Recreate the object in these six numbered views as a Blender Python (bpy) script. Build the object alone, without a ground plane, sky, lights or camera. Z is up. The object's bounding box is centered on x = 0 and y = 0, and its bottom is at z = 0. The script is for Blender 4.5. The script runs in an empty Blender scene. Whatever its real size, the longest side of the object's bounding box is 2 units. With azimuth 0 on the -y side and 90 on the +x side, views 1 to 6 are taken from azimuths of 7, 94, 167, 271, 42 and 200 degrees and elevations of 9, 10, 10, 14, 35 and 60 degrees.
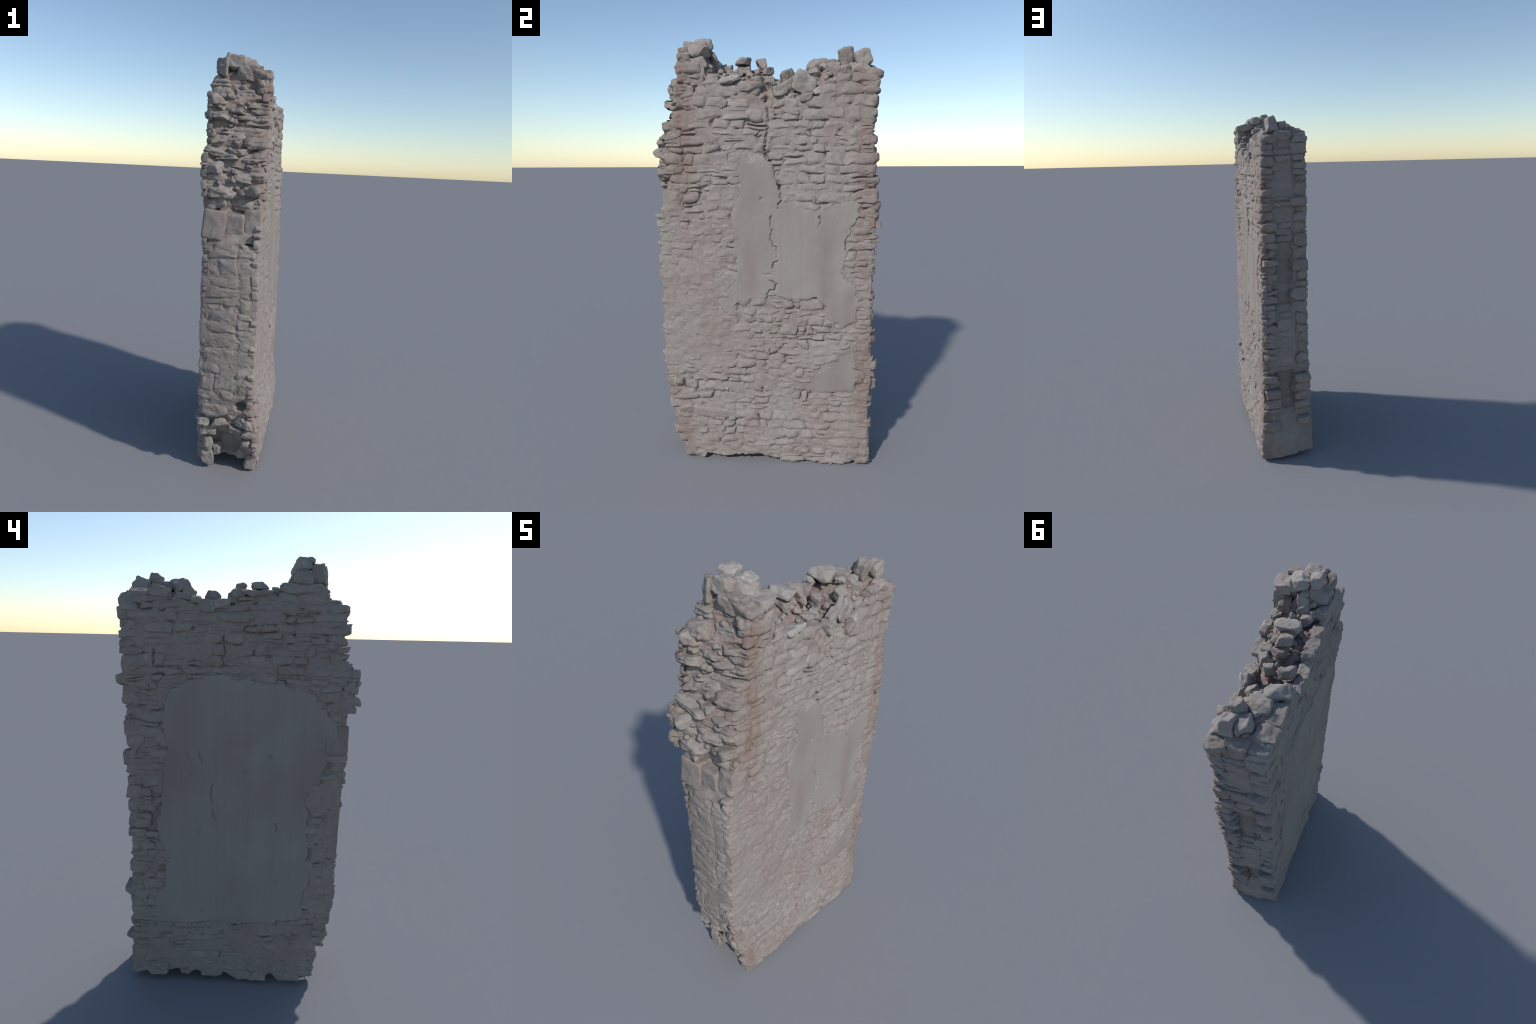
# Ruined rubble-stone wall fragment: mortar core, coursed facing stones,
# rough broken end, toothed end, rubble crown and plaster panels.
import bpy, math
import numpy as np

rng = np.random.default_rng(7)

# ------------------------------------------------------------------ noise
def _hash(ix, iy, iz):
    h = (ix * 374761393 + iy * 668265263 + iz * 2147483647) & 0xffffffff
    h = ((h ^ (h >> 13)) * 1274126177) & 0xffffffff
    h = ((h ^ (h >> 16)) * 2246822519) & 0xffffffff
    return ((h ^ (h >> 15)) & 0xffffff) / float(0xffffff) * 2 - 1

def noise3(x, y, z):
    x, y, z = np.broadcast_arrays(np.asarray(x, float), np.asarray(y, float), np.asarray(z, float))
    fx, fy, fz = np.floor(x), np.floor(y), np.floor(z)
    ix, iy, iz = fx.astype(np.int64), fy.astype(np.int64), fz.astype(np.int64)
    u, v, w = x - fx, y - fy, z - fz
    u = u * u * u * (u * (u * 6 - 15) + 10)
    v = v * v * v * (v * (v * 6 - 15) + 10)
    w = w * w * w * (w * (w * 6 - 15) + 10)
    out = 0
    for dx in (0, 1):
        for dy in (0, 1):
            for dz in (0, 1):
                wt = (u if dx else 1 - u) * (v if dy else 1 - v) * (w if dz else 1 - w)
                out = out + wt * _hash(ix + dx, iy + dy, iz + dz)
    return out

def fbm(x, y, z, octaves=3, gain=0.5):
    a, s, t = 1.0, 0.0, 0.0
    for k in range(octaves):
        s = s + a * noise3(x + 17.3 * k, y - 9.1 * k, z + 4.7 * k)
        x, y, z = x * 2.03, y * 2.03, z * 2.03
        t += a
        a *= gain
    return s / t

def smooth(e0, e1, v):
    t = np.clip((v - e0) / (e1 - e0), 0, 1)
    return t * t * (3 - 2 * t)

def tab(points):
    p = np.array(points, float)
    return lambda v: np.interp(v, p[:, 0], p[:, 1])

# ------------------------------------------------------------------ wall envelope
# front face x(z) at the broken end (y=-0.45) and at the toothed end (y=0.5)
front_a = tab([(0, .152), (.18, .150), (.26, .140), (.36, .127), (.5, .125), (.9, .127), (1.2, .123), (1.5, .124), (1.65, .122), (1.9, .126)])
front_b = tab([(0, .160), (.15, .158), (.26, .146), (.34, .141), (.45, .147), (.7, .143), (1.0, .140), (1.4, .135), (1.6, .122), (1.85, .124)])
back_a = tab([(0, -.150), (.2, -.148), (.3, -.143), (.5, -.132), (1.0, -.131), (1.25, -.134), (1.45, -.138), (1.6, -.134), (1.8, -.138), (1.95, -.125)])
back_b = tab([(0, -.138), (.3, -.134), (.6, -.124), (1.2, -.123), (1.6, -.124), (1.9, -.120)])
# broken end y(z) at front and back edge
broken_f = tab([(0, -.378), (.10, -.385), (.16, -.415), (.23, -.405), (.27, -.43), (.33, -.448), (.43, -.450), (.47, -.463), (.8, -.461),
                (1.1, -.468), (1.19, -.468), (1.22, -.452), (1.30, -.415), (1.34, -.408), (1.43, -.432), (1.6, -.420), (1.66, -.375),
                (1.75, -.362), (1.86, -.356), (1.95, -.345)])
broken_b = tab([(0, -.374), (.17, -.374), (.23, -.404), (.28, -.432), (.34, -.446), (.42, -.468), (.6, -.467), (1.0, -.476), (1.2, -.482),
                (1.30, -.470), (1.345, -.495), (1.38, -.530), (1.49, -.534), (1.535, -.518), (1.57, -.468), (1.65, -.465), (1.75, -.462),
                (1.79, -.458), (1.825, -.385), (1.9, -.375), (1.95, -.345)])
toothed_f = tab([(0, .512), (.3, .514), (.45, .526), (.6, .522), (.8, .510), (1.0, .522), (1.2, .525), (1.35, .510), (1.6, .506), (1.75, .510), (1.8, .518), (1.87, .490)])
toothed_b = tab([(0, .508), (.5, .495), (1.0, .494), (1.2, .493), (1.45, .506), (1.7, .508), (1.8, .500), (1.87, .470)])

def lerp(a, b, t):
    return a + (b - a) * t

def y_frac(y):
    return np.clip((y + .45) / .95, 0, 1)

def x_frac(x):
    return np.clip((x + .125) / .25, 0, 1)

def XF(y, z): return lerp(front_a(z), front_b(z), y_frac(y))
def XB(y, z): return lerp(back_a(z), back_b(z), y_frac(y))
def Y0(x, z):
    belly = np.clip(1 - (np.asarray(x) / .128) ** 2, 0, 1) * (.013 * smooth(.34, .5, z) * smooth(1.25, 1.1, z) + .008 * smooth(1.3, 1.4, z))
    return lerp(broken_b(z), broken_f(z), x_frac(x)) - belly
def Y1(x, z): return lerp(toothed_b(z), toothed_f(z), x_frac(x))

crown_f = tab([(-.40, 1.855), (-.36, 1.862), (-.30, 1.885), (-.25, 1.86), (-.235, 1.81), (-.19, 1.79), (-.16, 1.77), (-.09, 1.76), (-.02, 1.738), (.03, 1.73),
               (.10, 1.728), (.15, 1.70), (.20, 1.712), (.25, 1.722), (.27, 1.742), (.32, 1.758), (.34, 1.80), (.43, 1.838), (.5, 1.82)])
crown_m = tab([(-.40, 1.86), (-.36, 1.90), (-.30, 1.945), (-.24, 1.93), (-.21, 1.85), (-.18, 1.83), (-.12, 1.84), (0, 1.83), (.05, 1.79), (.10, 1.78),
               (.15, 1.765), (.20, 1.77), (.24, 1.82), (.28, 1.862), (.36, 1.872), (.45, 1.868), (.5, 1.825)])
crown_b = tab([(-.40, 1.84), (-.37, 1.882), (-.19, 1.885), (-.183, 1.85), (-.04, 1.848), (.02, 1.845), (.03, 1.808), (.09, 1.80), (.18, 1.81), (.22, 1.83),
               (.235, 1.858), (.33, 1.855), (.44, 1.842), (.5, 1.81)])

def crown(x, y):
    t = np.asarray(x) / .118
    f, m, b = crown_f(y), crown_m(y), crown_b(y)
    return np.where(t > 0, lerp(m, f, np.clip(t, 0, 1) ** (1.9 - .7 * smooth(.1, .25, np.asarray(y)))), lerp(m, b, np.clip(-t, 0, 1) ** 2.0))

foot_f = tab([(-.38, .022), (-.33, .012), (-.295, .004), (-.275, .034), (-.2, .024), (-.106, .036), (-.008, .038), (.04, .025), (.106, .018), (.139, .001),
              (.2, .012), (.333, .001), (.357, .027), (.40, .012), (.44, .024), (.485, .010), (.513, .006)])
foot_b = tab([(-.374, .035), (-.36, .052), (-.317, .05), (-.31, .023), (-.237, .018), (-.212, .054), (-.15, .044), (-.129, .019), (-.03, .015), (.02, .046), (.047, .058),
              (.066, .03), (.148, .028), (.158, .06), (.203, .058), (.213, .038), (.256, .031), (.272, .06), (.324, .06), (.331, .031), (.404, .023), (.438, .05), (.499, .034)])

# ------------------------------------------------------------------ 2D helpers (plaster outlines, cracks)
def resample(points, step, closed):
    p = np.array(points, float)
    if closed:
        p = np.vstack([p, p[:1]])
    seg = np.hypot(*np.diff(p, axis=0).T)
    s = np.concatenate([[0], np.cumsum(seg)])
    n = max(8, int(s[-1] / step))
    t = np.linspace(0, s[-1], n, endpoint=not closed)
    return np.stack([np.interp(t, s, p[:, 0]), np.interp(t, s, p[:, 1])], 1)

def ragged(points, seed, amp=.017, closed=True):
    q = resample(points, .005, closed)
    d = np.stack([fbm(q[:, 0] * 42, q[:, 1] * 42, seed + .5, 3, .75), fbm(q[:, 0] * 42, q[:, 1] * 42, seed + 40.5, 3, .75)], 1)
    return q + d * amp

def seg_dist(poly, u, v, closed):
    shp = u.shape
    u, v = u.ravel(), v.ravel()
    best = np.full(u.shape, 1e9)
    n = len(poly)
    for i in range(n if closed else n - 1):
        a, b = poly[i], poly[(i + 1) % n]
        ab = b - a
        L = ab @ ab + 1e-12
        t = np.clip(((u - a[0]) * ab[0] + (v - a[1]) * ab[1]) / L, 0, 1)
        dd = (u - a[0] - t * ab[0]) ** 2 + (v - a[1] - t * ab[1]) ** 2
        best = np.minimum(best, dd)
    return np.sqrt(best).reshape(shp)

def inside(poly, u, v):
    shp = u.shape
    u, v = u.ravel(), v.ravel()
    c = np.zeros(u.shape, bool)
    n = len(poly)
    for i in range(n):
        x0, y0 = poly[i]
        x1, y1 = poly[(i + 1) % n]
        if y0 == y1:
            continue
        hit = ((y0 > v) != (y1 > v)) & (u < (x1 - x0) * (v - y0) / (y1 - y0) + x0)
        c ^= hit
    return c.reshape(shp)

def signed(poly, u, v):
    d = seg_dist(poly, u, v, True)
    return np.where(inside(poly, u, v), d, -d)

# plaster outlines as (y, z) control points
panel_front = ragged([(-.098, 1.444), (-.046, 1.462), (-.016, 1.447), (.021, 1.451), (.055, 1.425), (.07, 1.359), (.085, 1.285), (.096, 1.262), (.141, 1.24),
                      (.201, 1.225), (.261, 1.222), (.298, 1.24), (.342, 1.248), (.386, 1.259), (.434, 1.263), (.439, 1.189), (.411, 1.151), (.383, 1.075),
                      (.384, 1.022), (.370, .93), (.394, .894), (.432, .879), (.441, .801), (.432, .705), (.345, .659), (.313, .719), (.29, .766),
                      (.254, .817), (.212, .805), (.166, .796), (.097, .815), (.058, .822), (.027, .818), (.011, .786), (-.004, .769), (-.043, .801),
                      (-.075, .768), (-.118, .783), (-.158, .718), (-.193, .75), (-.196, .806), (-.152, .855), (-.12, .887), (-.111, 1.005), (-.128, 1.121),
                      (-.139, 1.209), (-.108, 1.262), (-.092, 1.337), (-.102, 1.411)], 3)
panel_low = ragged([(.354, .553), (.431, .588), (.443, .416), (.428, .361), (.217, .351), (.185, .392), (.2, .434), (.27, .461), (.348, .504)], 9)
panel_back = ragged([(.303, 1.419), (.28, 1.449), (.227, 1.473), (.167, 1.496), (.107, 1.505), (.055, 1.513), (-.026, 1.504), (-.078, 1.487), (-.131, 1.481),
                     (-.182, 1.482), (-.25, 1.461), (-.28, 1.462), (-.325, 1.441), (-.372, 1.397), (-.404, 1.345), (-.448, 1.309), (-.445, 1.224), (-.415, 1.153),
                     (-.395, 1.105), (-.375, 1.032), (-.323, .99), (-.317, .941), (-.33, .904), (-.326, .82), (-.339, .7), (-.335, .622), (-.361, .578),
                     (-.335, .515), (-.318, .433), (-.333, .388), (-.309, .35), (-.193, .336), (-.043, .322), (.116, .33), (.259, .316), (.386, .316),
                     (.392, .391), (.382, .464), (.331, .511), (.327, .662), (.365, .799), (.337, .951), (.326, 1.049), (.325, 1.118), (.304, 1.205), (.322, 1.251), (.328, 1.32), (.319, 1.381)], 15)

cracks_front = [
    ([(.03, 1.75), (.022, 1.68), (.034, 1.62), (.024, 1.56), (.02, 1.50), (.018, 1.469), (.055, 1.425), (.062, 1.381), (.077, 1.337), (.088, 1.277)], .0042, .024),
    ([(.088, 1.277), (.081, 1.24), (.081, 1.21), (.047, 1.199), (.043, 1.164), (.052, 1.126), (.043, 1.088), (.058, 1.054), (.073, 1.035), (.073, .988), (.043, .944)], .0026, .012),
    ([(.043, .944), (.07, .929), (.035, .897), (.07, .878), (.058, .85), (.027, .834), (.03, .80)], .0032, .014),
    ([(.261, 1.222), (.265, 1.192), (.26, 1.143)], .0028, .012),
    ([(.16, 1.70), (.172, 1.66), (.165, 1.61), (.176, 1.56)], .004, .018),
    ([(.081, 1.21), (.05, 1.235), (.015, 1.23)], .002, .004),
    ([(-.29, .335), (-.22, .35), (-.12, .345)], .004, .018),
    ([(-.30, .225), (-.20, .205), (-.13, .20), (-.09, .225)], .004, .016),
]
cracks_back = [
    ([(.155, 1.19), (.165, 1.15), (.14, 1.08), (.135, 1.05)], .002, .008),
    ([(.10, 1.02), (.115, .96), (.108, .90), (.095, .84)], .0022, .009),
    ([(.225, 1.17), (.20, 1.10), (.205, 1.03)], .0018, .005),
    ([(.175, .82), (.165, .76)], .0018, .006),
    ([(-.20, .85), (-.19, .80)], .0022, .008),
    ([(.44, 1.42), (.36, 1.39), (.32, 1.37)], .003, .012),
    ([(.37, 1.40), (.385, 1.33)], .003, .010),
]

def calm(poly, u, z):
    """0 well inside a plaster panel, 1 on bare masonry."""
    u, z = np.asarray(u, float), np.asarray(z, float)
    lo, hi = poly.min(0) - .02, poly.max(0) + .02
    out = np.ones(u.shape)
    near = (u > lo[0]) & (u < hi[0]) & (z > lo[1]) & (z < hi[1])
    if near.any():
        out[near] = smooth(.02, -.004, signed(poly[::3], u[near], z[near]))
    return out

def crack_depth(cracks, u, z, seed):
    out = np.zeros(u.shape)
    for k, (pts, w, dep) in enumerate(cracks):
        p = np.array(pts)
        near = (u > p[:, 0].min() - .03) & (u < p[:, 0].max() + .03) & (z > p[:, 1].min() - .03) & (z < p[:, 1].max() + .03)
        if not near.any():
            continue
        q = ragged(pts, seed + k, .016, False)
        d = seg_dist(q, u[near], z[near], False)
        ww = w * (1 + .5 * noise3(u[near] * 60, z[near] * 60, 3.3))
        out[near] = np.maximum(out[near], dep * np.exp(-(d / ww) ** 2) * smooth(-.45, .15, noise3(u[near] * 34, z[near] * 34, seed + k + .5)))
    return out

def recess_front(u, z):
    r = .010 * smooth(.20, .02, np.hypot((u - .14) / 1.3, (z - .63)))             # broken patch under the panel
    r = r + .007 * smooth(.16, .02, np.hypot((u - .13) / .8, (z - 1.36) / 1.1))   # hollow beside the long crack
    r = r + .006 * smooth(.12, .03, np.hypot(u - .03, z - 1.66))
    r = r + .010 * smooth(.10, .02, np.hypot((u + .42), (z - .36) / .7))          # broken low corner
    r = r + .006 * smooth(.012, .0, np.abs(u - .10) - .21) * smooth(.83, .80, z) * smooth(.70, .76, z)   # straight below the panel's broken edge
    return r * calm(panel_front, u, z) * calm(panel_low, u, z)

def warp(u, z, seed):
    du = .010 * noise3(u * 11, z * 13, seed) + .005 * noise3(u * 27, z * 31, seed + 3.3)
    dz = .009 * noise3(u * 11, z * 13, seed + 21.1) + .005 * noise3(u * 27, z * 31, seed + 24.4)
    return u + du, z + dz

def undulation(u, z, seed):
    return .0055 * fbm(u * 9, z * 13, seed, 2) + .0034 * fbm(u * 30, z * 42, seed + 8, 2)

def joint_level(u, z, seed):
    """Depth of the mortar between stones: mostly flush and smeared over, open here and there."""
    g = fbm(u * 15, z * 20, seed + 5, 3, .6)
    return .0002 - .0125 * smooth(.04, .36, g)

# ------------------------------------------------------------------ faces: (u, z, depth outwards) -> xyz
def on_front(u, z, d, carve=True):
    if carve:
        d = d - crack_depth(cracks_front, u, z, 60) - recess_front(u, z)
    d = d + undulation(u, z, 2.2) * calm(panel_front, u, z) * calm(panel_low, u, z)
    return np.stack([XF(u, z) + d, u, z], -1)

def on_back(u, z, d, carve=True):
    if carve:
        d = d - crack_depth(cracks_back, u, z, 80)
    d = d + undulation(u, z, 12.2) * calm(panel_back, u, z) * .8
    return np.stack([XB(u, z) - d, u, z], -1)

def on_broken(u, z, d, carve=True):
    return np.stack([u, Y0(u, z) - d, z], -1)

def on_toothed(u, z, d, carve=True):
    return np.stack([u, Y1(u, z) + d, z], -1)

# ------------------------------------------------------------------ mesh builders
def ring_faces(M, R):
    f = []
    for r in range(R - 1):
        a = 1 + r * M
        for i in range(M):
            j = (i + 1) % M
            f.append((a + i, a + M + i, a + M + j, a + j))
    for i in range(M):
        f.append((0, 1 + i, 1 + (i + 1) % M))
    return f

M_SEG = 36
RINGS = np.array([.26, .46, .62, .75, .85, .925, .975, 1.0, 1.0])
RING_FACES = ring_faces(M_SEG, len(RINGS))

def face_stone(place, quad, protr, edge, relief, squareness, tilt=0.0, skirt=.026, bend=True):
    """Pillow-faced stone filling the quad (4 corners of (u, z), counter-clockwise from lower left)."""
    q = np.array(quad, float)
    seed = rng.uniform(0, 500)
    th = np.linspace(0, 2 * np.pi, M_SEG, endpoint=False)
    n = squareness
    c = np.sign(np.cos(th)) * np.abs(np.cos(th)) ** (2 / n)
    s = np.sign(np.sin(th)) * np.abs(np.sin(th)) ** (2 / n)
    wob = 1 + .17 * fbm(np.cos(th) * 1.7 + seed, np.sin(th) * 1.7, seed * .37, 3)
    t = np.concatenate([[0.0], np.repeat(RINGS, M_SEG)])
    px = np.concatenate([[0.0], np.tile(c * wob, len(RINGS))]) * t
    py = np.concatenate([[0.0], np.tile(s * wob, len(RINGS))]) * t
    a, b = (px + 1) / 2, (py + 1) / 2
    P = ((1 - a) * (1 - b))[:, None] * q[0] + (a * (1 - b))[:, None] * q[1] + (a * b)[:, None] * q[2] + ((1 - a) * b)[:, None] * q[3]
    u, z = warp(P[:, 0], P[:, 1], 4.4) if bend else (P[:, 0], P[:, 1])
    d = protr - edge * t ** 5 - edge * .5 * t ** 2
    d = d - tilt * py
    d = d + relief * (fbm(u * 26 + seed, z * 34, seed, 2) * 1.1 + .45 * fbm(u * 80, z * 95 + seed, seed, 2))
    d[-M_SEG:] = -skirt
    return place(u, z, d), RING_FACES

def cube_grid(n):
    vs, fs, idx = [], [], {}
    def vid(p):
        k = tuple(np.round(p, 5))
        if k not in idx:
            idx[k] = len(vs)
            vs.append(p)
        return idx[k]
    lin = np.tan(np.linspace(-1, 1, n + 1) * math.pi / 4)
    for ax in range(3):
        for sg in (-1, 1):
            for i in range(n):
                for j in range(n):
                    quad = []
                    for di, dj in ((0, 0), (1, 0), (1, 1), (0, 1)):
                        p = np.zeros(3)
                        p[ax] = sg
                        p[(ax + 1) % 3] = lin[i + di]
                        p[(ax + 2) % 3] = lin[j + dj]
                        quad.append(vid(p))
                    fs.append(tuple(quad if sg > 0 else quad[::-1]))
    return np.array(vs), fs

CUBE_MID = cube_grid(11)
CUBE_FINE = cube_grid(16)

def rotation(rx, ry, rz):
    cx, sx, cy, sy, cz, sz = math.cos(rx), math.sin(rx), math.cos(ry), math.sin(ry), math.cos(rz), math.sin(rz)
    A = np.array([[1, 0, 0], [0, cx, -sx], [0, sx, cx]])
    B = np.array([[cy, 0, sy], [0, 1, 0], [-sy, 0, cy]])
    C = np.array([[cz, -sz, 0], [sz, cz, 0], [0, 0, 1]])
    return C @ B @ A

def rock(center, size, rot=(0, 0, 0), boxy=6.0, cuts=5, rough=.05, fine=True, cut_lo=.62, ledge=0.0):
    """Broken building stone: rounded box, a few planar spalls, then surface noise. size = full extents."""
    base, faces = CUBE_FINE if fine else CUBE_MID
    seed = rng.uniform(0, 500)
    v = base / (np.sum(np.abs(base) ** boxy, 1) ** (1 / boxy))[:, None]
    for _ in range(cuts):
        nrm = rng.normal(size=3)
        nrm /= np.linalg.norm(nrm)
        sup = (v @ nrm).max()
        lim = sup * rng.uniform(cut_lo, .92)
        over = np.maximum(v @ nrm - lim, 0)
        v = v - over[:, None] * nrm * .93
    h = np.array(size) / 2
    v = v * h
    sc = 1 / max(h.mean(), .004)
    nrm = v / np.linalg.norm(v, axis=1, keepdims=True)
    amp = h.mean() * rough
    dsp = fbm(v[:, 0] * sc * 1.3 + seed, v[:, 1] * sc * 1.3, v[:, 2] * sc * 1.3, 4, .55)
    v = v + nrm * (dsp * amp * 2.2)[:, None]
    if ledge:      # bedding: thin horizontal steps worn into the sides
        st = noise3(v[:, 0] * 18 + seed, v[:, 1] * 18, v[:, 2] * 110 + seed)
        v[:, :2] *= (1 + ledge * st)[:, None]
    return v @ rotation(*rot).T + np.array(center), faces

def sheet(place, poly, step, thick, seed, back=-.014):
    """Plaster panel: fine sheet whose broken rim dives into the masonry."""
    lo, hi = poly.min(0) - .02, poly.max(0) + .02
    us, zs = np.arange(lo[0], hi[0], step), np.arange(lo[1], hi[1], step)
    U, Z = np.meshgrid(us, zs, indexing='ij')
    near = np.zeros(U.shape)
    sd = signed(poly, U, Z)
    rim = fbm(U * 9, Z * 9, seed, 2)
    prof = smooth(-.005, .0025, sd)
    d = lerp(back, thick, prof) + .0016 * fbm(U * 14, Z * 9, seed + 3, 3) + .0005 * fbm(U * 70, Z * 50, seed + 6, 2)
    d = d + .0022 * rim * smooth(.03, 0, sd)
    # small pits and lost flakes
    pit = noise3(U * 26, Z * 26, seed + 9.5)
    d = d - .006 * smooth(.80, .88, pit)
    V = place(U, Z, d)
    keep = sd > -.0085
    kq = keep[:-1, :-1] & keep[1:, :-1] & keep[1:, 1:] & keep[:-1, 1:]
    idx = np.arange(U.size).reshape(U.shape)
    F = np.stack([idx[:-1, :-1], idx[1:, :-1], idx[1:, 1:], idx[:-1, 1:]], -1)[kq]
    used = np.unique(F)
    remap = np.full(U.size, -1)
    remap[used] = np.arange(len(used))
    return V.reshape(-1, 3)[used], remap[F]

# ------------------------------------------------------------------ materials
class Nodes:
    def __init__(self, name):
        self.mat = bpy.data.materials.new(name)
        self.mat.use_nodes = True
        self.t = self.mat.node_tree
        self.t.nodes.clear()
        self.out = self.n('ShaderNodeOutputMaterial')
        self.bsdf = self.n('ShaderNodeBsdfPrincipled')
        self.t.links.new(self.bsdf.outputs[0], self.out.inputs[0])
        geo = self.n('ShaderNodeNewGeometry')
        self.pos = geo.outputs['Position']
        sep = self.n('ShaderNodeSeparateXYZ')
        self.link(self.pos, sep.inputs[0])
        self.x, self.y, self.z = sep.outputs

    def n(self, kind):
        return self.t.nodes.new(kind)

    def link(self, a, b):
        self.t.links.new(a, b)

    def put(self, val, sock):
        if isinstance(val, (int, float, tuple)):
            sock.default_value = val
        else:
            self.link(val, sock)

    def noise(self, scale, detail=3, rough=.55, stretch=None, offset=(0, 0, 0)):
        mp = self.n('ShaderNodeMapping')
        self.link(self.pos, mp.inputs['Vector'])
        mp.inputs['Scale'].default_value = stretch or (1, 1, 1)
        mp.inputs['Location'].default_value = offset
        nz = self.n('ShaderNodeTexNoise')
        self.link(mp.outputs[0], nz.inputs['Vector'])
        nz.inputs['Scale'].default_value = scale
        nz.inputs['Detail'].default_value = detail
        nz.inputs['Roughness'].default_value = rough
        return nz.outputs[0]

    def ramp(self, val, lo, hi, a=0.0, b=1.0):
        m = self.n('ShaderNodeMapRange')
        m.interpolation_type = 'SMOOTHSTEP'
        self.put(val, m.inputs['Value'])
        for k, v in (('From Min', lo), ('From Max', hi), ('To Min', a), ('To Max', b)):
            m.inputs[k].default_value = v
        return m.outputs[0]

    def math(self, op, a, b=0.0):
        m = self.n('ShaderNodeMath')
        m.operation = op
        self.put(a, m.inputs[0])
        self.put(b, m.inputs[1])
        return m.outputs[0]

    def mix(self, fac, a, b, mode='MIX'):
        m = self.n('ShaderNodeMix')
        m.data_type = 'RGBA'
        m.blend_type = mode
        self.put(fac, m.inputs[0])
        self.put(a, m.inputs[6])
        self.put(b, m.inputs[7])
        return m.outputs[2]

    def scale_color(self, col, fac):
        cb = self.n('ShaderNodeCombineColor')
        for i in range(3):
            self.link(fac, cb.inputs[i])
        return self.mix(1.0, col, cb.outputs[0], 'MULTIPLY')

    def finish(self, col, bump_val, strength, dist, rough=.92):
        self.put(col, self.bsdf.inputs['Base Color'])
        self.bsdf.inputs['Roughness'].default_value = rough
        self.bsdf.inputs['Specular IOR Level'].default_value = .18
        b = self.n('ShaderNodeBump')
        b.inputs['Strength'].default_value = strength
        b.inputs['Distance'].default_value = dist
        self.link(bump_val, b.inputs['Height'])
        self.link(b.outputs[0], self.bsdf.inputs['Normal'])
        return self.mat

def rgb(r, g, b):
    return (r * .97, g * .955, b * .96, 1.0)

def stain_mask(N):
    """Rusty brown stains that hang along the upper broken edge, the toothed edge and in a few patches."""
    cloud = N.ramp(N.noise(6, 3, .6, (1, 1, .6), (3.1, 0, 1.7)), .36, .60, .12, 1.0)
    edge_a = N.math('MULTIPLY', N.ramp(N.y, -.27, -.37), N.ramp(N.z, 1.15, 1.40))
    edge_b = N.math('MULTIPLY', N.ramp(N.y, .39, .46), .7)
    low = N.math('MULTIPLY', N.ramp(N.y, -.30, -.38), N.ramp(N.z, .48, .36, 0, .5))
    m = N.math('MAXIMUM', edge_a, N.math('MAXIMUM', edge_b, low))
    m = N.math('MULTIPLY', m, N.ramp(N.x, .085, .112))
    return N.math('MULTIPLY', m, cloud)

def stone_material(name, base, warm, pale, stain_amount, vary=.09):
    N = Nodes(name)
    col = N.mix(N.ramp(N.noise(4.5, 3, .6), .40, .66), base, warm)
    col = N.mix(N.ramp(N.noise(16, 3, .6, None, (5, 2, 0)), .52, .74, 0, .55), col, pale)
    speck = N.noise(60, 4, .65)
    col = N.scale_color(col, N.ramp(speck, .30, .70, .90, 1.08))
    info = N.n('ShaderNodeObjectInfo')
    col = N.scale_color(col, N.ramp(info.outputs['Random'], 0, 1, 1 - vary / 2, 1 + vary / 2))
    streak = N.noise(1.0, 2, .5, (90, 90, .8))
    col = N.scale_color(col, N.ramp(streak, .3, .7, .98, 1.02))
    if stain_amount:
        col = N.mix(N.math('MULTIPLY', stain_mask(N), stain_amount), col, rgb(.185, .118, .096))
    h = N.math('ADD', N.noise(70, 5, .6), N.math('MULTIPLY', N.noise(240, 3, .6), .4))
    return N.finish(col, h, .35, .004)

GREY, WARM, PALE = rgb(0.281, 0.255, 0.231), rgb(0.265, 0.227, 0.203), rgb(0.314, 0.296, 0.272)
mat_stone = stone_material('weathered_grey_stone', GREY, WARM, PALE, .75)
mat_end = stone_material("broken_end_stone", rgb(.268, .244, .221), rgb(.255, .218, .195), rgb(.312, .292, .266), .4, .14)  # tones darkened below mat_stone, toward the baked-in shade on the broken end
mat_rubble = stone_material("pale_rubble_stone", rgb(.284, .262, .238), rgb(.258, .217, .194), rgb(.335, .320, .297), .0, .18)
mat_pale = stone_material("bleached_stone", rgb(.325, .308, .283), rgb(.298, .270, .245), rgb(.388, .373, .348), .0, .12)

def mortar_material():
    N = Nodes('pinkish_lime_mortar')
    grey, pink, brown = rgb(0.275, 0.248, 0.224), rgb(0.262, 0.221, 0.198), rgb(0.219, 0.163, 0.139)
    col = N.mix(N.ramp(N.noise(5, 3, .6), .38, .66), grey, pink)
    top = N.ramp(N.math('ADD', N.z, N.math('MULTIPLY', N.noise(12, 3), .06)), 1.75, 1.84)
    inner = N.ramp(N.math('ABSOLUTE', N.x), .118, .10)
    fill = N.math('MULTIPLY', top, inner)
    col = N.mix(N.math('MULTIPLY', fill, .8), col, N.mix(N.ramp(N.noise(22, 3), .4, .62), rgb(0.265, 0.209, 0.184), brown))
    col = N.mix(N.math('MULTIPLY', stain_mask(N), .75), col, rgb(0.191, 0.114, 0.088))
    col = N.scale_color(col, N.ramp(N.noise(55, 4, .65), .3, .7, .9, 1.08))
    h = N.math('ADD', N.noise(60, 5, .65), N.math('MULTIPLY', N.noise(210, 3, .6), .4))
    return N.finish(col, h, .45, .005)

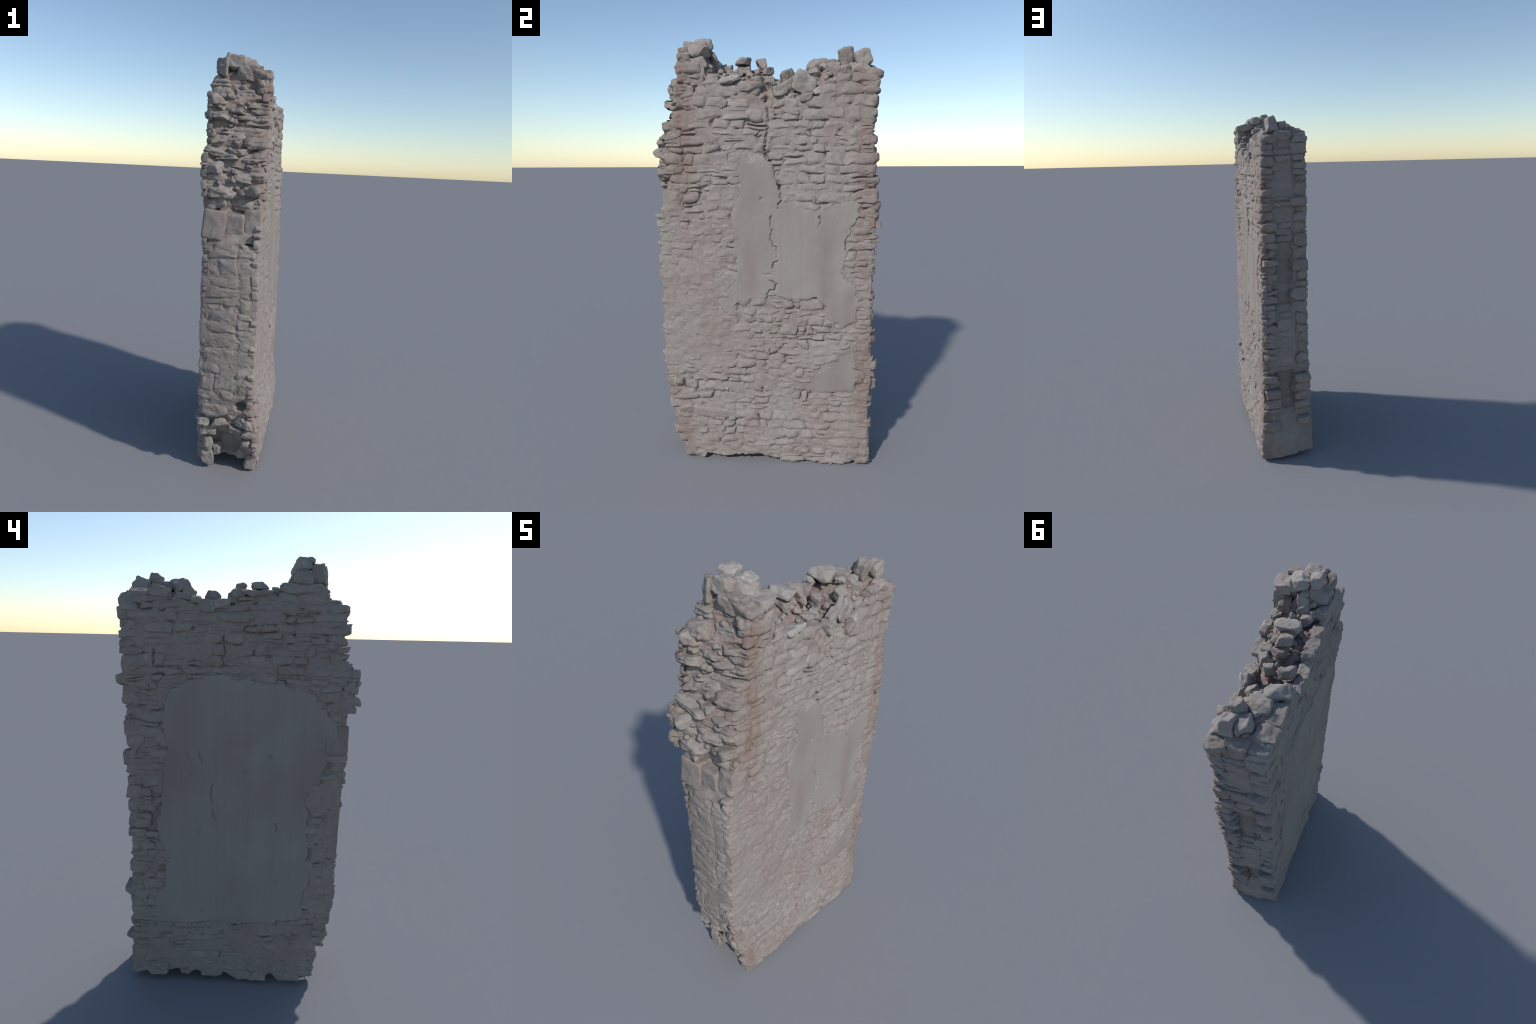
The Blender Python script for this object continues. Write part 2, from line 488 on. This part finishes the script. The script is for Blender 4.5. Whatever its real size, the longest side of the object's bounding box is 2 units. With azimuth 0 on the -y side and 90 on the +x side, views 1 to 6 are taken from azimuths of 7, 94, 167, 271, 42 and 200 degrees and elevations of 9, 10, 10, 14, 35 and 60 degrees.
def plaster_material():
    N = Nodes('smooth_grey_plaster')
    col = N.mix(N.ramp(N.noise(3.2, 2, .5, (1, 1, .6)), .42, .68, 0, .8), rgb(0.270, 0.249, 0.225), rgb(0.233, 0.201, 0.180))
    col = N.mix(N.ramp(N.noise(4.0, 2, .5, (1, 1, .8), (7, 3, 1)), .52, .72, 0, .7), col, rgb(0.296, 0.282, 0.259))
    def band(c, w, z0, z1):
        d = N.math('ABSOLUTE', N.math('SUBTRACT', N.y, c))
        return N.math('MULTIPLY', N.ramp(d, w, 0), N.math('MULTIPLY', N.ramp(N.z, z0, z0 + .12), N.ramp(N.z, z1, z1 - .12)))
    smear = N.math('MAXIMUM', band(.29, .07, .72, 1.26), N.math('MAXIMUM', band(-.05, .06, .78, 1.14), band(.42, .06, .62, .92)))
    smear = N.math('MULTIPLY', smear, N.math('MULTIPLY', N.ramp(N.noise(8, 3, .6, (1, 1, .5)), .3, .6, .35, 1.0), N.ramp(N.x, 0, .05)))
    col = N.mix(N.math('MULTIPLY', smear, .75), col, rgb(.215, .180, .158))
    fine = N.noise(1.0, 3, .6, (1, 160, .5))
    broad = N.noise(1.0, 2, .5, (1, 38, .6), (0, 3, 0))
    col = N.scale_color(col, N.ramp(fine, .3, .7, .975, 1.02))
    col = N.mix(N.ramp(broad, .5, .68, 0, .22), col, rgb(0.249, 0.207, 0.187))
    h = N.math('ADD', N.noise(45, 4, .5), N.math('MULTIPLY', N.noise(200, 2, .5), .3))
    return N.finish(col, h, .12, .003)

mat_mortar = mortar_material()
mat_plaster = plaster_material()

# ------------------------------------------------------------------ object assembly
wall = bpy.data.objects.new('ruined_stone_wall', None)
bpy.context.scene.collection.objects.link(wall)
wall['label'] = 'ruined upright rubble stone wall fragment with worn plaster'
wall['category'] = 'stone wall'

def add_mesh(name, verts, faces, mat, recenter=True, stuff=False):
    verts = np.asarray(verts, float)
    c = (verts.min(0) + verts.max(0)) / 2 if recenter else np.zeros(3)
    me = bpy.data.meshes.new(name)
    me.from_pydata((verts - c).tolist(), [], faces.tolist() if hasattr(faces, 'tolist') else faces)
    me.polygons.foreach_set('use_smooth', np.ones(len(me.polygons), bool))
    me.materials.append(mat)
    me.update()
    ob = bpy.data.objects.new(name, me)
    bpy.context.scene.collection.objects.link(ob)
    ob.parent = wall
    ob.location = c
    if stuff:
        ob['kind'] = 'stuff'
    return ob

stones = []     # (kind, material, verts, faces, visible area)
def keep(kind, mat, vf, area):
    stones.append((kind, mat, vf[0], vf[1], area))

# ---- mortar core: closed box-topology skin between the four faces, the crown and the hollow foot
def core_depth_front(y, z):
    flush = smooth(-.05, -.22, y) * smooth(.40, .55, z) * smooth(1.25, .95, z)
    d = joint_level(y, z, 1.5) * (1 - .75 * flush) + .0026 * flush + .0012 * smooth(.65, .5, z) + undulation(y, z, 2.2)
    sd = np.maximum(signed(panel_front[::2], y, z), signed(panel_low[::2], y, z))
    d = d - .012 * smooth(.0, .012, sd)
    return d - crack_depth(cracks_front, y, z, 60) * .8 - recess_front(y, z)

def core_depth_back(y, z):
    d = joint_level(y, z, 21.5) * 1.1 - .0035 + undulation(y, z, 12.2) * .8
    low = smooth(.34, .28, z) * .0055
    right = smooth(-.30, -.36, y) * smooth(.30, .40, z) * smooth(1.2, 1.0, z) * .0065
    sd = signed(panel_back[::2], y, z)
    return d + low + right - .012 * smooth(.0, .012, sd)

def core_depth_broken(x, z):
    rough = smooth(1.14, 1.22, z) + smooth(.36, .28, z)
    seam = np.exp(-((x - .035 - .008 * noise3(z * 14, 1, 1)) / .006) ** 2) * .0035 * smooth(-.2, .3, noise3(z * 18, 4.5, 2.5)) * (1 - np.clip(rough, 0, 1))
    d = joint_level(x * 1.3, z, 31.5) * .55 * (1 - np.clip(rough, 0, 1)) + .0015 - .018 * np.clip(rough, 0, 1) + (.004 + .012 * np.clip(rough, 0, 1)) * fbm(x * 24, z * 34, 31.5, 3) + .016 * smooth(1.18, 1.3, z) * fbm(x * 13, z * 62, 36.5, 3)
    hollow = .045 * smooth(.085, .03, np.hypot((x + .02) / 1.1, (z - .14) / .9))
    hole = .05 * smooth(.030, .012, np.hypot((x - .075) / 1.2, z - .375)) + .04 * smooth(.024, .01, np.hypot((x - .075) / 1.3, z - 1.135))
    return d - seam - hollow - hole

channel_step = tab([(0, .012), (.26, .014), (.33, -.016), (.5, -.018), (.56, .026), (.8, .026), (.92, -.014), (1.15, -.014), (1.25, 0), (1.5, .008), (1.85, .012)])

def core_depth_toothed(x, z):
    channel = smooth(.062, .040, np.abs(x - .008)) * smooth(1.36, 1.22, z) * smooth(.10, .26, z)
    d = -.015 - .020 * channel + channel_step(z) * smooth(.075, .045, np.abs(x - .008)) + (.008 - .004 * channel) * fbm(x * 20, z * 26, 41.5, 3)
    d = d + .014 * smooth(.26, .10, z)
    hole = .03 * smooth(.018, .008, np.hypot(x - .055, z - .80))
    return d - hole

NA, NB, NL = 52, 190, 380
per = [(i / NA, 0.0) for i in range(NA)] + [(1.0, j / NB) for j in range(NB)] + [(1 - i / NA, 1.0) for i in range(NA)] + [(0.0, 1 - j / NB) for j in range(NB)]
per = np.array(per)
NP = len(per)

def skin(a, b, z, shell=True):
    """Point of the wall body for normalised section coordinates a (back to front), b (broken to toothed end)."""
    xa = lerp(-.125, .125, a)
    y0, y1 = Y0(xa, z), Y1(xa, z)
    y0 = y0 - core_depth_broken(xa, z)
    y1 = y1 + core_depth_toothed(xa, z)
    y = lerp(y0, y1, b)
    xf = XF(y, z) + core_depth_front(y, z)
    xb = XB(y, z) - core_depth_back(y, z)
    return lerp(xb, xf, a), y

def foot_z(a, b):
    yy = lerp(-.378, .51, b)
    rim = lerp(foot_b(yy), foot_f(yy), a)
    depth = np.minimum(np.minimum(a, 1 - a) * .27, b * .88 * .6 + .03 * (b <= 0))
    arch = smooth(.02, .07, np.minimum(a, 1 - a) * .27) * smooth(1.0, .93, b) * .045
    return rim + arch + .006 * noise3(yy * 60, a * 14, 5.5)

def top_z(a, b):
    z = np.full(a.shape, 1.8)
    for _ in range(4):
        x, y = skin(a, b, z)
        z = crown(x, y) - .006
    return z + .022 * fbm(x * 24, y * 24, 7.7, 4, .65) - .004

S = np.linspace(0, 1, NL + 1)
pa, pb = per[:, 0], per[:, 1]
zb, zt = foot_z(pa, pb), top_z(pa, pb)
Zs = zb[None] + S[:, None] * (zt - zb)[None]
Xs, Ys = skin(np.broadcast_to(pa, Zs.shape), np.broadcast_to(pb, Zs.shape), Zs)
V = [np.stack([Xs, Ys, Zs], -1).reshape(-1, 3)]
idx = np.arange((NL + 1) * NP).reshape(NL + 1, NP)
nx = np.roll(idx, -1, 1)
F = [np.stack([idx[:-1], nx[:-1], nx[1:], idx[1:]], -1).reshape(-1, 4)]
count = (NL + 1) * NP
for level, height, flip in ((NL, top_z, False), (0, foot_z, True)):
    grid = np.full((NA + 1, NB + 1), -1)
    for k, (i, j) in enumerate(np.round(per * [NA, NB]).astype(int)):
        grid[i, j] = idx[level, k]
    ai, bj = np.meshgrid(np.arange(1, NA), np.arange(1, NB), indexing='ij')
    a, b = ai.ravel() / NA, bj.ravel() / NB
    z = height(a, b)
    x, y = skin(a, b, np.clip(z, .03, 2))
    grid[1:NA, 1:NB] = count + np.arange(len(a)).reshape(NA - 1, NB - 1)
    count += len(a)
    V.append(np.stack([x, y, z], -1))
    q = np.stack([grid[:-1, :-1], grid[1:, :-1], grid[1:, 1:], grid[:-1, 1:]], -1).reshape(-1, 4)
    F.append(q[:, ::-1] if flip else q)
add_mesh('mortar_core', np.vstack(V), np.vstack(F), mat_mortar, recenter=False)

# ---- plaster panels
for place, poly, th, seed in ((on_front, panel_front, .0035, 3), (on_front, panel_low, .002, 5), (on_back, panel_back, .003, 8)):
    v, f = sheet(place, poly, .0029, th, seed)
    if place is on_back:
        f = f[:, ::-1]
    add_mesh('plaster_panel', v, f, mat_plaster, recenter=False)

# ---- coursed facing stones on the two broad faces
def lay_face(place, low, high, z_lo, z_hi, crown_line, foot_line, panels, mean_h, mean_w, seed, flush=None, flip=False):
    k, z = 0, z_lo
    while z < z_hi:
        h = mean_h(z) * rng.uniform(.72, 1.35)
        span0, span1 = low(z + h / 2), high(z + h / 2)
        u = span0 - rng.uniform(0, .02)
        def line(uu, kk):
            return .010 * noise3(uu * 7, kk * 3.1 + seed, .5) + .004 * noise3(uu * 23, kk * 3.1 + seed, 7.5)
        while u < span1:
            w = mean_w(z) * rng.choice([.55, .8, 1.0, 1.25, 1.6], p=[.16, .26, .28, .2, .1]) * rng.uniform(.85, 1.15)
            u2 = u + w
            if span1 - u2 < mean_w(z) * .4:
                u2 = span1
            parts = [(0.0, 1.0)]
            if rng.random() < .20 and h > .032:
                m = rng.uniform(.35, .65)
                parts = [(0.0, m), (m, 1.0)]
            lean = rng.normal(0, .008)
            gap = rng.uniform(.0005, .0022)
            for p0, p1 in parts:
                def corner(uu, p):
                    return z + line(uu, k) * (1 - p) + line(uu, k + 1) * p + h * p
                q = [[u + gap, corner(u, p0) + gap], [u2 - gap, corner(u2, p0) + gap], [u2 - gap + lean, corner(u2, p1) - gap], [u + gap + lean, corner(u, p1) - gap]]
                q = np.array(q) + rng.normal(0, .0036, (4, 2))
                cu, cz = q.mean(0)
                if cz > crown_line(cu) - .004 or cz < foot_line(cu) + .006:
                    continue
                top = crown_line(cu) + .008
                q[:, 1] = np.clip(q[:, 1], foot_line(cu) - .003, top)
                buried = max(float(signed(P, np.array([cu]), np.array([cz]))[0]) for P in panels)
                if buried > .006:
                    continue
                hh = q[3, 1] - q[0, 1]
                pr = rng.normal(.0026 if flip else .0042, .0026)
                fl = flush(cu, cz) if flush else 0.0
                edge = rng.uniform(.004, .0095) * (1 - .3 * fl)
                relief = rng.uniform(.0022, .0048)
                tilt = rng.normal(.0014, .0015)
                vf = face_stone(place, q, pr * (1 - .6 * fl), edge, relief, rng.uniform(3.0, 7.0), tilt)
                v, f = vf
                if flip:
                    f = [t[::-1] for t in f]
                m = mat_stone
                keep('facing_stone', m, (v, f), abs(u2 - u) * hh)
            u = u2
        z += h
        k += 1

def flush_low_left(u, z):
    return float(smooth(-.02, -.2, np.array(u)) * smooth(.4, .55, np.array(z)) * smooth(1.3, 1.0, np.array(z)))

lay_face(on_front, lambda z: float(broken_f(z)) + .002, lambda z: float(toothed_f(z)) - .008, .004, 1.92, lambda u: float(crown_f(u)), lambda u: float(foot_f(u)),
         [panel_front, panel_low], lambda z: .043 if z > 1.2 else (.035 if z > .35 else .038), lambda z: .080 if z > 1.2 else (.062 if z > .35 else .074), 1, flush_low_left)
lay_face(on_back, lambda z: float(broken_b(z)) + .004, lambda z: float(toothed_b(z)) - .010, .02, 1.92, lambda u: float(crown_b(u)), lambda u: float(foot_b(u)),
         [panel_back], lambda z: .038 if z > .33 else .034, lambda z: .082 if z > .33 else .09, 2, None, True)

# ---- toothed end: stones of the two wall leaves with a sunken channel between, full width higher up
def lay_toothed():
    for leaf, (x0, x1) in (('front', (.056, .138)), ('back', (-.126, -.044)), ('middle', (-.046, .058))):
        z = .03 if leaf != 'middle' else 1.26
        while z < 1.80:
            h = rng.uniform(.026, .062)
            if leaf == 'back':
                h = rng.uniform(.030, .075)
            xm = (x0 + x1) / 2
            a, b = x0, x1
            if leaf == 'front':
                b = float(front_b(z)) - .004
                a += rng.normal(0, .010)
            elif leaf == 'back':
                a = float(back_b(z)) + .004
                b += rng.normal(0, .010)
            else:
                a += rng.normal(0, .012)
                b += rng.normal(0, .012)
            cx = (a + b) / 2
            pr = rng.normal(.004, .010) - (.008 if leaf == 'middle' else 0)
            if z < .2:
                pr = pr * .4 - .004
            dep = .09
            y = float(Y1(cx, z + h / 2)) + pr - dep / 2
            vf = rock((cx, y, z + h / 2), (b - a + .010, dep, h * 1.06), (rng.normal(0, .05), rng.normal(0, .05), rng.normal(0, .09)), rng.uniform(3.5, 7), 6, .085, True, .70)
            keep('end_stone', mat_end, vf, (b - a) * h)
            z += h
lay_toothed()
# faint stones in the sunken channel
z = .12
while z < 1.26:
    h = rng.uniform(.03, .07)
    q = np.array([[-.045, z + .001], [.055, z + .001], [.055, z + h - .001], [-.045, z + h - .001]]) + rng.normal(0, .003, (4, 2))
    v, f = face_stone(on_toothed, q, -.032 + float(channel_step(z + h / 2)) + rng.normal(0, .002), .005, .003, 6, .001, .075, False)
    keep('end_stone', mat_end, (v, [t[::-1] for t in f]), .1 * h)
    z += h

# ---- broken end, lower part: flush coursed stones of the two leaves
for leaf in ('back', 'front'):
    z = .40
    while z < 1.11:
        h = rng.uniform(.034, .082)
        x0, x1 = (float(back_a(z)) + .008, .034 + rng.normal(0, .008)) if leaf == 'back' else (.038 + rng.normal(0, .008), float(front_a(z)) - .012)
        e = [x0, x1]
        if leaf == 'back' and rng.random() < .4:
            e = [x0, lerp(x0, x1, rng.uniform(.35, .65)), x1]
        for a, b in zip(e[:-1], e[1:]):
            q = np.array([[a, z], [b, z], [b, z + h], [a, z + h]]) + rng.normal(0, .003, (4, 2))
            v, f = face_stone(on_broken, q, rng.normal(.0034, .0016), rng.uniform(.003, .006), .0060, rng.uniform(5, 9), rng.normal(.0006, .001), .04)
            keep('end_stone', mat_end, (v, f), (b - a) * h)
        z += h
# three large upright blocks above the flush courses
for a, b, z0, z1, pr in ((-.134, -.036, 1.165, 1.30, .018), (-.036, .045, 1.15, 1.285, .004), (.045, .120, 1.15, 1.305, -.002)):
    cx = (a + b) / 2
    vf = rock((cx, float(Y0(cx, 1.22)) + .05 - pr, (z0 + z1) / 2), (b - a + .006, .10, z1 - z0), (rng.normal(0, .04), rng.normal(0, .06), rng.normal(0, .06)), 14, 4, .05, True, .80)
    keep('end_stone', mat_end, vf, (b - a) * (z1 - z0))
# upper part: jutting, loosely coursed stones
z = 1.30
while z < 1.86:
    h = rng.uniform(.022, .056)
    e = [float(back_a(z)) + .006]
    while e[-1] < .118:
        e.append(e[-1] + rng.uniform(.055, .15))
    e[-1] = float(front_a(z)) - .002
    for a, b in zip(e[:-1], e[1:]):
        if b - a < .015:
            continue
        cx, cz = (a + b) / 2, z + h / 2
        edge_col = cx < -.06 or cx > .06
        pr = rng.normal(.004 if edge_col else -.010, .012)
        dep = rng.uniform(.08, .12)
        vf = rock((cx, float(Y0(cx, cz)) + dep / 2 - pr, cz + rng.normal(0, .003)), (b - a + .008, dep, h * rng.uniform(.85, 1.15)),
                  (rng.normal(0, .08), rng.normal(0, .07), rng.normal(0, .20)), rng.uniform(5, 11), 7, .13, True, .62, .07)
        keep('end_stone', mat_end, vf, (b - a) * h)
    z += h
# small packing stones between them
for _ in range(45):
    cx, cz = rng.uniform(-.11, .10), rng.uniform(1.29, 1.84)
    s = rng.uniform(.010, .022)
    vf = rock((cx, float(Y0(cx, cz)) + .010 + rng.normal(0, .005), cz), (s * 1.5, s * 1.4, s), tuple(rng.normal(0, .4, 3)), 3.5, 5, .1, False)
    keep('packing_stone', mat_end, vf, 0)
# ragged foot of the broken end: two legs with a hollow between them, loose pieces above
for c, s, r in (((-.10, -.36, .06), (.075, .07, .085), (.1, .1, .1)), ((.118, -.355, .055), (.06, .06, .10), (0, .15, .1)),
                ((-.105, -.375, .14), (.06, .07, .08), (.1, 0, .2)), ((.105, -.38, .145), (.075, .08, .075), (.2, .1, -.1)),
                ((.10, -.392, .215), (.085, .08, .05), (.3, .2, .1)), ((-.09, -.395, .225), (.09, .09, .06), (-.2, .1, .1)),
                ((-.12, -.415, .285), (.07, .08, .055), (.1, .1, .2)), ((-.04, -.41, .275), (.09, .09, .055), (.2, -.1, .1)),
                ((.035, -.405, .245), (.065, .09, .034), (.3, .1, .4)), ((.09, -.415, .285), (.09, .08, .05), (.1, .2, -.2)),
                ((-.06, -.43, .345), (.13, .07, .075), (.05, 0, .05)), ((.02, -.42, .33), (.06, .06, .05), (.2, .3, .1)),
                ((.10, -.425, .335), (.06, .06, .035), (.1, .1, .3)), ((.108, -.43, .405), (.05, .06, .035), (.1, 0, .1)),
                ((-.06, -.36, .10), (.05, .05, .06), (.3, .2, .1)), ((.065, -.36, .09), (.05, .05, .05), (.3, .2, .8))):
    c = np.array(c) + np.array((0, .004, 0))
    keep('end_stone', mat_end if rng.random() < .85 else mat_rubble, rock(c, s, r, 5, 7, .12), s[0] * s[2])
# broken flakes on the low corner of the front face
for c, s, r in (((.128, -.40, .40), (.05, .06, .035), (0, 0, .2)), ((.128, -.36, .325), (.05, .12, .030), (.12, .1, .05)), ((.126, -.27, .335), (.05, .10, .026), (.1, .2, 0)),
                ((.128, -.235, .245), (.05, .24, .062), (-.10, .2, 0)), ((.128, -.36, .265), (.06, .09, .05), (.4, .3, .1)), ((.126, -.165, .365), (.034, .03, .018), (.5, .3, .4))):
    keep('end_stone', mat_pale if s[1] < .04 else mat_stone, rock(c, s, r, 4.5, 5, .06), s[1] * s[2])

# ---- crown rubble, placed stone by stone
crown_rocks = [
    # peak over the broken end
    ((.085, -.275, 1.915), (.085, .085, .05), (.1, .05, .1), 0), ((.088, -.270, 1.868), (.075, .07, .055), (0, 0, .1), 0), ((.085, -.335, 1.89), (.09, .07, .055), (.1, .2, 0), 0),
    ((.01, -.270, 1.962), (.07, .075, .05), (.1, .3, .4), 1), ((-.06, -.275, 1.975), (.06, .065, .052), (.2, .1, .3), 1), ((-.035, -.335, 1.95), (.09, .06, .06), (.1, .1, 0), 0),
    ((-.095, -.340, 1.925), (.06, .065, .085), (0, 0, .1), 0), ((-.075, -.275, 1.925), (.085, .09, .075), (.1, 0, 0), 0), ((.02, -.300, 1.92), (.11, .11, .08), (.1, .1, .2), 0),
    ((-.015, -.225, 1.90), (.05, .055, .06), (.2, .3, .1), 0), ((-.02, -.215, 1.865), (.07, .05, .04), (.1, .4, .1), 0), ((-.10, -.225, 1.870), (.06, .08, .045), (0, 0, 0), 0),
    ((-.10, -.325, 1.872), (.06, .11, .045), (0, 0, 0), 0), ((.055, -.345, 1.925), (.07, .055, .035), (.2, .1, .2), 0), ((-.07, -.305, 1.99), (.03, .04, .024), (.2, .3, .1), 1),
    ((.01, -.355, 1.905), (.10, .045, .06), (0, 0, 0), 0), ((-.105, -.43, 1.785), (.055, .07, .045), (.2, .1, .3), 0),
    # saddle
    ((.005, -.085, 1.888), (.11, .075, .032), (.05, .05, .25), 1), ((.0, -.085, 1.855), (.08, .06, .045), (.1, 0, .2), 0), ((-.008, -.005, 1.878), (.08, .046, .048), (.2, .1, .2), 0),
    ((.0, .020, 1.845), (.075, .055, .035), (0, .2, .5), 0), ((-.115, -.11, 1.850), (.05, .075, .03), (0, 0, .1), 2), ((-.115, -.045, 1.852), (.055, .07, .034), (.1, 0, .1), 0),
    ((-.112, .0, 1.850), (.052, .056, .05), (0, .1, .3), 0), ((-.05, -.165, 1.862), (.05, .045, .05), (.3, .1, .2), 2), ((-.07, -.19, 1.868), (.03, .03, .05), (.1, .1, .1), 2),
    ((.118, -.135, 1.792), (.045, .095, .028), (.05, -.15, .05), 1), ((.113, -.055, 1.765), (.05, .13, .045), (-.05, -.1, -.05), 0), ((.075, -.02, 1.80), (.05, .05, .035), (.3, .3, .2), 2),
    ((.06, .035, 1.795), (.055, .05, .04), (.1, .2, .5), 0), ((-.06, .112, 1.832), (.07, .058, .058), (.3, .2, .3), 0), ((.012, .105, 1.815), (.055, .04, .06), (.2, .3, .2), 2),
    ((-.115, .065, 1.805), (.05, .08, .045), (0, 0, .1), 0), ((-.118, .125, 1.800), (.045, .07, .05), (.1, 0, 0), 0), ((.085, .19, 1.775), (.045, .11, .095), (-.55, .35, .15), 1),
    ((.112, .205, 1.715), (.05, .07, .034), (.05, .1, .1), 0), ((.10, .085, 1.745), (.06, .07, .045), (.1, .2, .2), 0), ((.085, .125, 1.765), (.05, .06, .06), (.5, .3, .2), 2),
    ((.04, .235, 1.82), (.05, .05, .06), (.2, .4, .2), 0), ((.105, .25, 1.745), (.04, .05, .03), (.1, .2, .3), 1), ((-.118, .175, 1.825), (.04, .05, .035), (0, .1, .4), 0),
    # hump beside the toothed end
    ((-.07, .245, 1.875), (.105, .085, .065), (.2, .1, .3), 0), ((.002, .275, 1.862), (.04, .036, .028), (.3, .2, .5), 1), ((-.10, .205, 1.848), (.05, .05, .045), (.3, .2, .1), 0),
    ((-.095, .33, 1.858), (.07, .10, .045), (.1, .1, .1), 0), ((-.03, .32, 1.875), (.09, .09, .05), (.1, 0, .3), 2), ((.032, .375, 1.895), (.055, .065, .085), (.25, .15, .2), 0),
    ((.045, .445, 1.888), (.07, .075, .075), (.35, -.1, .2), 1), ((.0, .42, 1.878), (.08, .08, .06), (.1, .2, .6), 0), ((.095, .355, 1.828), (.06, .06, .06), (.1, .4, .2), 0),
    ((.098, .425, 1.832), (.06, .09, .05), (.1, .2, .1), 0), ((.10, .485, 1.815), (.06, .07, .045), (.1, .1, .1), 0), ((-.085, .42, 1.842), (.09, .09, .055), (-.1, -.2, .1), 0),
    ((-.08, .478, 1.815), (.09, .06, .05), (-.1, -.1, .1), 0), ((.0, .485, 1.835), (.09, .06, .05), (-.2, 0, 0), 0), ((.09, .30, 1.775), (.06, .07, .04), (.2, .3, .2), 2),
    ((.035, .325, 1.845), (.07, .06, .05), (.2, .3, .2), 2),
]
for c, s, r, kind in crown_rocks:
    m = (mat_rubble, mat_pale, mat_stone)[kind]
    r = tuple(np.array(r) + rng.normal(0, .08, 3))
    keep('rubble_stone', m, rock(np.array(c) - np.array((0, 0, .009 if c[1] > .28 else .006)), s, r, rng.uniform(5, 12), 8, .12, True, .56), s[0] * s[1])
for _ in range(120):
    cx, cy = rng.uniform(-.105, .105), rng.uniform(-.36, .48)
    s = rng.uniform(.010, .024)
    vf = rock((cx, cy, float(crown(cx, cy)) + rng.normal(-.004, .004)), (s * 1.5, s * 1.4, s), tuple(rng.normal(0, .5, 3)), 5, 5, .1, False)
    keep('rubble_chip', (mat_rubble, mat_stone)[int(rng.random() < .55)], vf, 0)

# ---- emit: the largest stones singly, the small ones joined as stuff
for kind in ('facing_stone', 'end_stone', 'rubble_stone', 'packing_stone', 'rubble_chip'):
    group = sorted([s for s in stones if s[0] == kind], key=lambda s: -s[4])
    single = 0 if kind in ('packing_stone', 'rubble_chip') else 300
    for k, m, v, f, _ in group[:single]:
        add_mesh(k, v, f, m)
    rest = group[single:]
    for m in {id(s[1]): s[1] for s in rest}.values():
        vs, fs, n = [], [], 0
        for s in rest:
            if s[1] is m:
                vs.append(s[2])
                fs += [tuple(i + n for i in t) for t in s[3]]
                n += len(s[2])
        add_mesh({'facing_stone': 'small_facing_stones', 'packing_stone': 'packing_stones', 'rubble_chip': 'rubble_chips'}.get(kind, kind), np.vstack(vs), fs, m, stuff=True)
print('stones', len(stones))
